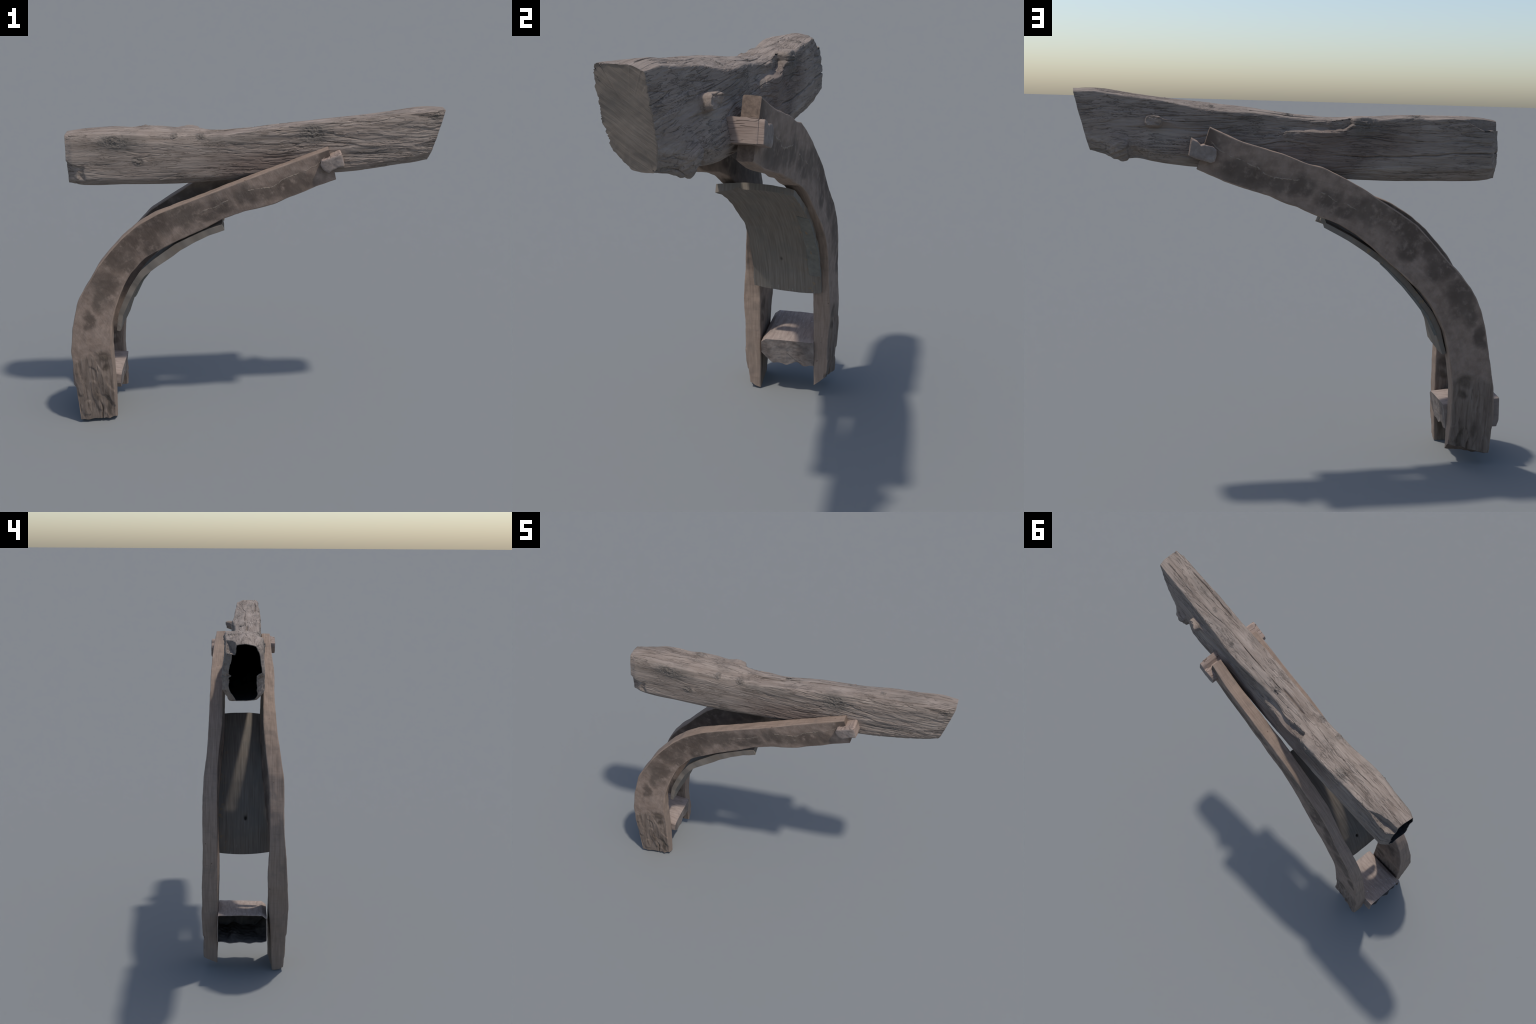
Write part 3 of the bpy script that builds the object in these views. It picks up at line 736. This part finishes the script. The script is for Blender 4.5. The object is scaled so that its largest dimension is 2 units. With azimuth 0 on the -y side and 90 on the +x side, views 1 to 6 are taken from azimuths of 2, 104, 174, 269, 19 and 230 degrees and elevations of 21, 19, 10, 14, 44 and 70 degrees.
# ------------------------------------------------------------------ bent plank
def build_plank():
    front = [(-.132, 1.138), (-.214, 1.112), (-.309, 1.070), (-.381, 1.034), (-.504, .946), (-.579, .880), (-.633, .799), (-.675, .715), (-.707, .640), (-.725, .540)]
    back = [(-.126, 1.138), (-.242, 1.080), (-.314, 1.036), (-.387, .988), (-.436, .950), (-.511, .880), (-.577, .804), (-.639, .728), (-.680, .640), (-.712, .535)]
    N, K = 240, 90
    F, B = soften(resample(front, N), 8), soften(resample(back, N), 8)
    s = np.linspace(0, 1, N)[:, None]
    v = np.linspace(0, 1, K)[None, :]
    xz = F[:, None, :] * (1 - v[..., None]) + B[:, None, :] * v[..., None]
    tang = np.gradient(0.5 * (F + B), axis=0)
    tang /= np.linalg.norm(tang, axis=1, keepdims=True)
    nor = np.stack([tang[:, 1], -tang[:, 0]], 1)                # towards the outside of the bow (up, -x)
    bow = 4 * v * (1 - v)
    ytop = -0.138 + v * 0.304
    y = np.repeat(ytop, N, 0) - 0.010 * step(0.7, 0.1, s) * step(0.5, 1, v) + 0.004 * noise(np.stack([s * 14 + 0 * v, 0 * s + 0 * v, (v > 0.5) * 9.0 + 0 * s], -1), 300)
    off = 0.013 * bow * (1 - 0.75 * s)
    top = np.zeros((N, K, 3))
    top[..., 0] = xz[..., 0] + nor[:, None, 0] * off
    top[..., 2] = xz[..., 1] + nor[:, None, 1] * off
    top[..., 1] = y
    # thickness: stout in the middle of the bow, thin at the foot, swelling under the back edge
    th = table([0, .15, .4, .6, .8, 1], [.032, .036, .044, .034, .028, .020], s) * (1 - 0.25 * bow)
    th = th * (1 - step(0.45, 0.9, v)) + table([0, .3, .6, .85, 1], [.022, .027, .030, .027, .018], s) * step(0.45, 0.9, v)
    # broken notch in the upper end, towards the front corner
    notch = np.exp(-((v - 0.27) / 0.05) ** 2) * (1 - step(0.0, 0.06, s))
    th = th * (1 - 0.45 * notch)
    bot = top.copy()
    bot[..., 0] -= nor[:, None, 0] * th
    bot[..., 2] -= nor[:, None, 1] * th
    # ends not square: the foot end hangs lower in the middle
    endz = -0.014 * bow * step(0.85, 1, s)
    for q in (top, bot):
        q[..., 2] += endz
        p = np.stack([q[..., 0], q[..., 1], q[..., 2]], -1)
    gr = np.stack([s * 7 + 0 * v, 0 * s + v * 26, 0 * s + 0 * v], -1)
    for q, sg in ((top, 1), (bot, -1)):
        d = sg * (0.0005 * fbm(gr, 3, 310 + sg) + 0.003 * fbm(np.stack([s * 4 + 0 * v, v * 4 + 0 * s, 0 * s + 0 * v + sg], -1), 2, 320))
        q[..., 0] += nor[:, None, 0] * d
        q[..., 2] += nor[:, None, 1] * d
    q = bot
    hx = np.sqrt(((s - 0.80) / 0.018) ** 2 + ((v - 0.44) / 0.03) ** 2)
    # knot hole seen from above
    dip = np.exp(-hx ** 2) * 0.012
    top[..., 0] -= nor[:, None, 0] * dip
    top[..., 2] -= nor[:, None, 1] * dip
    ring = np.concatenate([top, top[:, -1:] * 0.5 + bot[:, -1:] * 0.5, bot[:, ::-1], top[:, :1] * 0.5 + bot[:, :1] * 0.5], 1)
    m = ring.shape[1]
    verts = list(ring.reshape(-1, 3))
    faces = tube_faces(N, m)
    for r, fl in ((0, True), (N - 1, False)):
        a = r * m
        for k in range(K - 1):
            qd = (a + k, a + k + 1, a + (2 * K + 1) - (k + 1) - 0, a + (2 * K + 1) - k)
            qd = (a + k, a + k + 1, a + 2 * K - k - 1, a + 2 * K - k)
            faces.append(qd if fl else qd[::-1])
        faces.append((a, a + 2 * K, a + 2 * K + 1) if fl else (a + 2 * K + 1, a + 2 * K, a))
        faces.append((a + K - 1, a + K, a + K + 1) if fl else (a + K + 1, a + K, a + K - 1))
    plank = add_mesh("plank", verts, faces, [M_PLANK], None, 40)
    fix_normals(plank)

    # lath nailed under the back edge of the plank
    i0, i1 = int(0.36 * N), int(0.885 * N)
    k0 = int(0.83 * K)
    low = bot[i0:i1, k0:, :].copy()
    n2 = nor[i0:i1, None, :]
    ss = np.linspace(0, 1, i1 - i0)[:, None]
    tt = table([0, .2, .5, .85, 1], [.003, .007, .008, .009, .009], ss)
    w = np.linspace(0, 1, low.shape[1])[None, :]
    tt = tt * step(0, 0.15, w + 0.02) + 0 * w
    outer = low.copy()
    inner = low.copy()
    for q, a in ((outer, 1.0), (inner, -0.4)):
        q[..., 0] -= n2[..., 0] * tt * a
        q[..., 2] -= n2[..., 1] * tt * a
        q[..., 1] += 0.004 * w
    r = np.concatenate([inner, outer[:, ::-1]], 1)
    nn, mm = r.shape[:2]
    verts = list(r.reshape(-1, 3))
    faces = tube_faces(nn, mm)
    kk = low.shape[1]
    for row, fl in ((0, True), (nn - 1, False)):
        a = row * mm
        for k in range(kk - 1):
            qd = (a + k, a + k + 1, a + mm - 2 - k, a + mm - 1 - k)
            faces.append(qd if fl else qd[::-1])
    lath = add_mesh("lath", verts, faces, [M_LATH], None, 40)
    fix_normals(lath)
    return plank, lath

def fix_normals(ob):
    import bmesh
    bm = bmesh.new()
    bm.from_mesh(ob.data)
    bmesh.ops.recalc_face_normals(bm, faces=bm.faces)
    bm.to_mesh(ob.data)
    bm.free()
    ob.data.shade_smooth()
    ob.data.set_sharp_from_angle(angle=np.radians(40))

# ------------------------------------------------------------------ hollow cross block
def build_block():
    N, per = 70, 16
    s = np.linspace(0, 1, N)
    xr = -0.996 + s * 0.276
    rows = []
    for i, a in enumerate(s):
        zt, zb = 0.306 - 0.034 * a, 0.160 - 0.012 * a
        yl = -0.108 - 0.002 * a
        ctl = np.array([(-0.084 - 0.002 * a, zt), (0.02, zt + 0.002), (0.132, zt + 0.004 * a), (0.135, 0.5 * (zt + zb)), (0.134, zb + 0.004),
                        (0.080, zb), (0.035, zb), (-0.055, zb), (yl, zb + 0.004 + 0.046 * step(0.3, 1.0, a)), (yl, 0.5 * (zt + zb) + 0.01), (yl, zt - 0.018)])
        nxt = np.roll(ctl, -1, 0)
        p = np.concatenate([b + (c - b) * np.linspace(0, 1, per, endpoint=False)[:, None] for b, c in zip(ctl, nxt)])
        for _ in range(1):
            p = 0.25 * np.roll(p, 1, 0) + 0.5 * p + 0.25 * np.roll(p, -1, 0)
        rows.append(p)
    rows = np.array(rows)
    m = rows.shape[1]
    g = np.zeros((N, m, 3))
    g[..., 1:] = rows
    g[..., 0] = xr[:, None] - 0.022 * step(0.25, 1, s)[:, None] * (0.29 - rows[..., 1]) / 0.14
    g[..., 0] -= 0.004 * (1 - step(0, 0.1, s))[:, None] * (0.306 - rows[..., 1]) / 0.14
    g[..., 0] += (1 - step(0, 0.12, s))[:, None] * step(0.20, 0.162, g[..., 2]) * (0.010 + 0.016 * noise(g * (0, 22, 0) + 2, 405))
    under = step(0.20, 0.165, g[..., 2]) * step(0.0, 0.5, s)[:, None]
    wave = table([-.12, -.06, -.02, .01, .065, .085, .14], [.0, -.002, .001, -.002, .014, -.001, .002], g[..., 1])
    g[..., 2] += under * (wave + 0.005 * noise(g * 40, 400))
    nn = grid_normals(g)
    if nn[N // 2, per, 2] < 0:
        nn = -nn
    g = g + nn * (0.0015 * fbm(g * (8, 40, 20), 2, 410))[..., None]
    verts = list(g.reshape(-1, 3))
    faces = tube_faces(N, m)
    slots = [0] * len(faces)
    cf = cap((N - 1) * m, g[-1], verts, False, 16, lambda p: np.stack([0.0035 * fbm(p * 30, 3, 420), 0 * p[:, 0], 0 * p[:, 0]], -1))
    faces += cf
    slots += [1] * len(cf)
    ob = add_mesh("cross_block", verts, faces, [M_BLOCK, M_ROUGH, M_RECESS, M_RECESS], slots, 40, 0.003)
    a = np.array(verts)
    f = faces[(N // 2) * m + per]
    nrm = np.cross(a[f[1]] - a[f[0]], a[f[2]] - a[f[0]])
    f = cf[3]
    nrc = np.cross(a[f[1]] - a[f[0]], a[f[2]] - a[f[0]])
    me = ob.data
    import bmesh
    bm = bmesh.new()
    bm.from_mesh(me)
    bm.faces.ensure_lookup_table()
    if nrm[2] < 0:
        bmesh.ops.reverse_faces(bm, faces=bm.faces[:len(faces) - len(cf)])
    bm.faces.ensure_lookup_table()
    if nrc[0] < 0:
        bmesh.ops.reverse_faces(bm, faces=bm.faces[len(faces) - len(cf):])
    bm.to_mesh(me)
    bm.free()
    me.shade_smooth()
    me.set_sharp_from_angle(angle=np.radians(40))
    return ob

# ------------------------------------------------------------------ pin heads
def prism(outline, y0, y1, seed, bulge=0.0):
    """extrude an (x, z) outline between two y planes as a dense, slightly hewn solid"""
    o = np.asarray(outline, float)
    loop = resample(np.vstack([o, o[:1]]), 97)[:-1]
    for _ in range(1):
        loop = 0.2 * np.roll(loop, 1, 0) + 0.6 * loop + 0.2 * np.roll(loop, -1, 0)
    N, m = 24, len(loop)
    g = np.zeros((N, m, 3))
    ys = np.linspace(y0, y1, N)
    c = loop.mean(0)
    for i in range(N):
        e = min(i, N - 1 - i)
        k = 1 - 0.035 * (e == 0)
        g[i, :, 0] = c[0] + (loop[:, 0] - c[0]) * k
        g[i, :, 2] = c[1] + (loop[:, 1] - c[1]) * k
        g[i, :, 1] = ys[i]
    d = 0.0022 * fbm(g * 26, 2, seed)
    rad = g - np.array([c[0], 0, c[1]])
    rad[..., 1] = 0
    rad /= np.linalg.norm(rad, axis=2, keepdims=True)
    g += rad * d[..., None]
    verts = list(g.reshape(-1, 3))
    faces = tube_faces(N, m)
    slots = [0] * len(faces)
    out = np.sign(y1 - y0)
    relief = lambda p: np.stack([0 * p[:, 0], out * (0.003 * fbm(p * 30, 3, seed + 4) + bulge), 0 * p[:, 0]], -1)
    a = cap((N - 1) * m, g[-1], verts, False, 10, relief)
    b = cap(0, g[0], verts, True, 4)
    return verts, faces + a + b, slots + [1] * len(a) + [0] * len(b)

def join_prisms(name, parts):
    V, F, S = [], [], []
    for v, f, s in parts:
        o = len(V)
        V += v
        F += [tuple(k + o for k in q) for q in f]
        S += s
    ob = add_mesh(name, V, F, [M_HEAD, M_HEADEND], S, 35)
    fix_normals(ob)
    return ob

def build_heads():
    # tongue that lies past the tip of the arm, and a head clasping its outer face
    back_tongue = [(.479, 1.503), (.452, 1.490), (.438, 1.474), (.424, 1.478), (.418, 1.476), (.440, 1.414), (.492, 1.428)]
    back_head = [(.476, 1.500), (.453, 1.489), (.440, 1.473), (.424, 1.478), (.383, 1.469), (.369, 1.454), (.370, 1.430), (.378, 1.405), (.396, 1.399), (.447, 1.413), (.490, 1.428)]
    b = join_prisms("pin_head", [prism(back_tongue, 0.080, 0.175, 500), prism(back_head, 0.152, 0.194, 500, 0.002)])
    front_tongue = [(.470, 1.518), (.436, 1.503), (.414, 1.495), (.432, 1.440), (.466, 1.450), (.496, 1.454), (.490, 1.478), (.480, 1.512)]
    front_head = [(.470, 1.513), (.436, 1.502), (.414, 1.493), (.379, 1.483), (.374, 1.461), (.390, 1.436), (.416, 1.419), (.432, 1.432), (.464, 1.448), (.494, 1.454), (.490, 1.478), (.480, 1.510)]
    f = join_prisms("pin_head", [prism(front_tongue, -0.080, -0.170, 520), prism(front_head, -0.150, -0.187, 520, 0.002)])
    return [b, f]

# ------------------------------------------------------------------ assemble
root = bpy.data.objects.new("timber_bracket", None)
root.empty_display_size = 0.2
bpy.context.scene.collection.objects.link(root)
root["label"] = "weathered hollow timber beam on two curved wooden brace arms"
root["category"] = "timber bracket"
beam = build_beam()
arms = build_arms()
plank, lath = build_plank()
block = build_block()
heads = build_heads()
for ob in [beam, *arms, plank, block, *heads]:
    ob.parent = root
lath.parent = plank
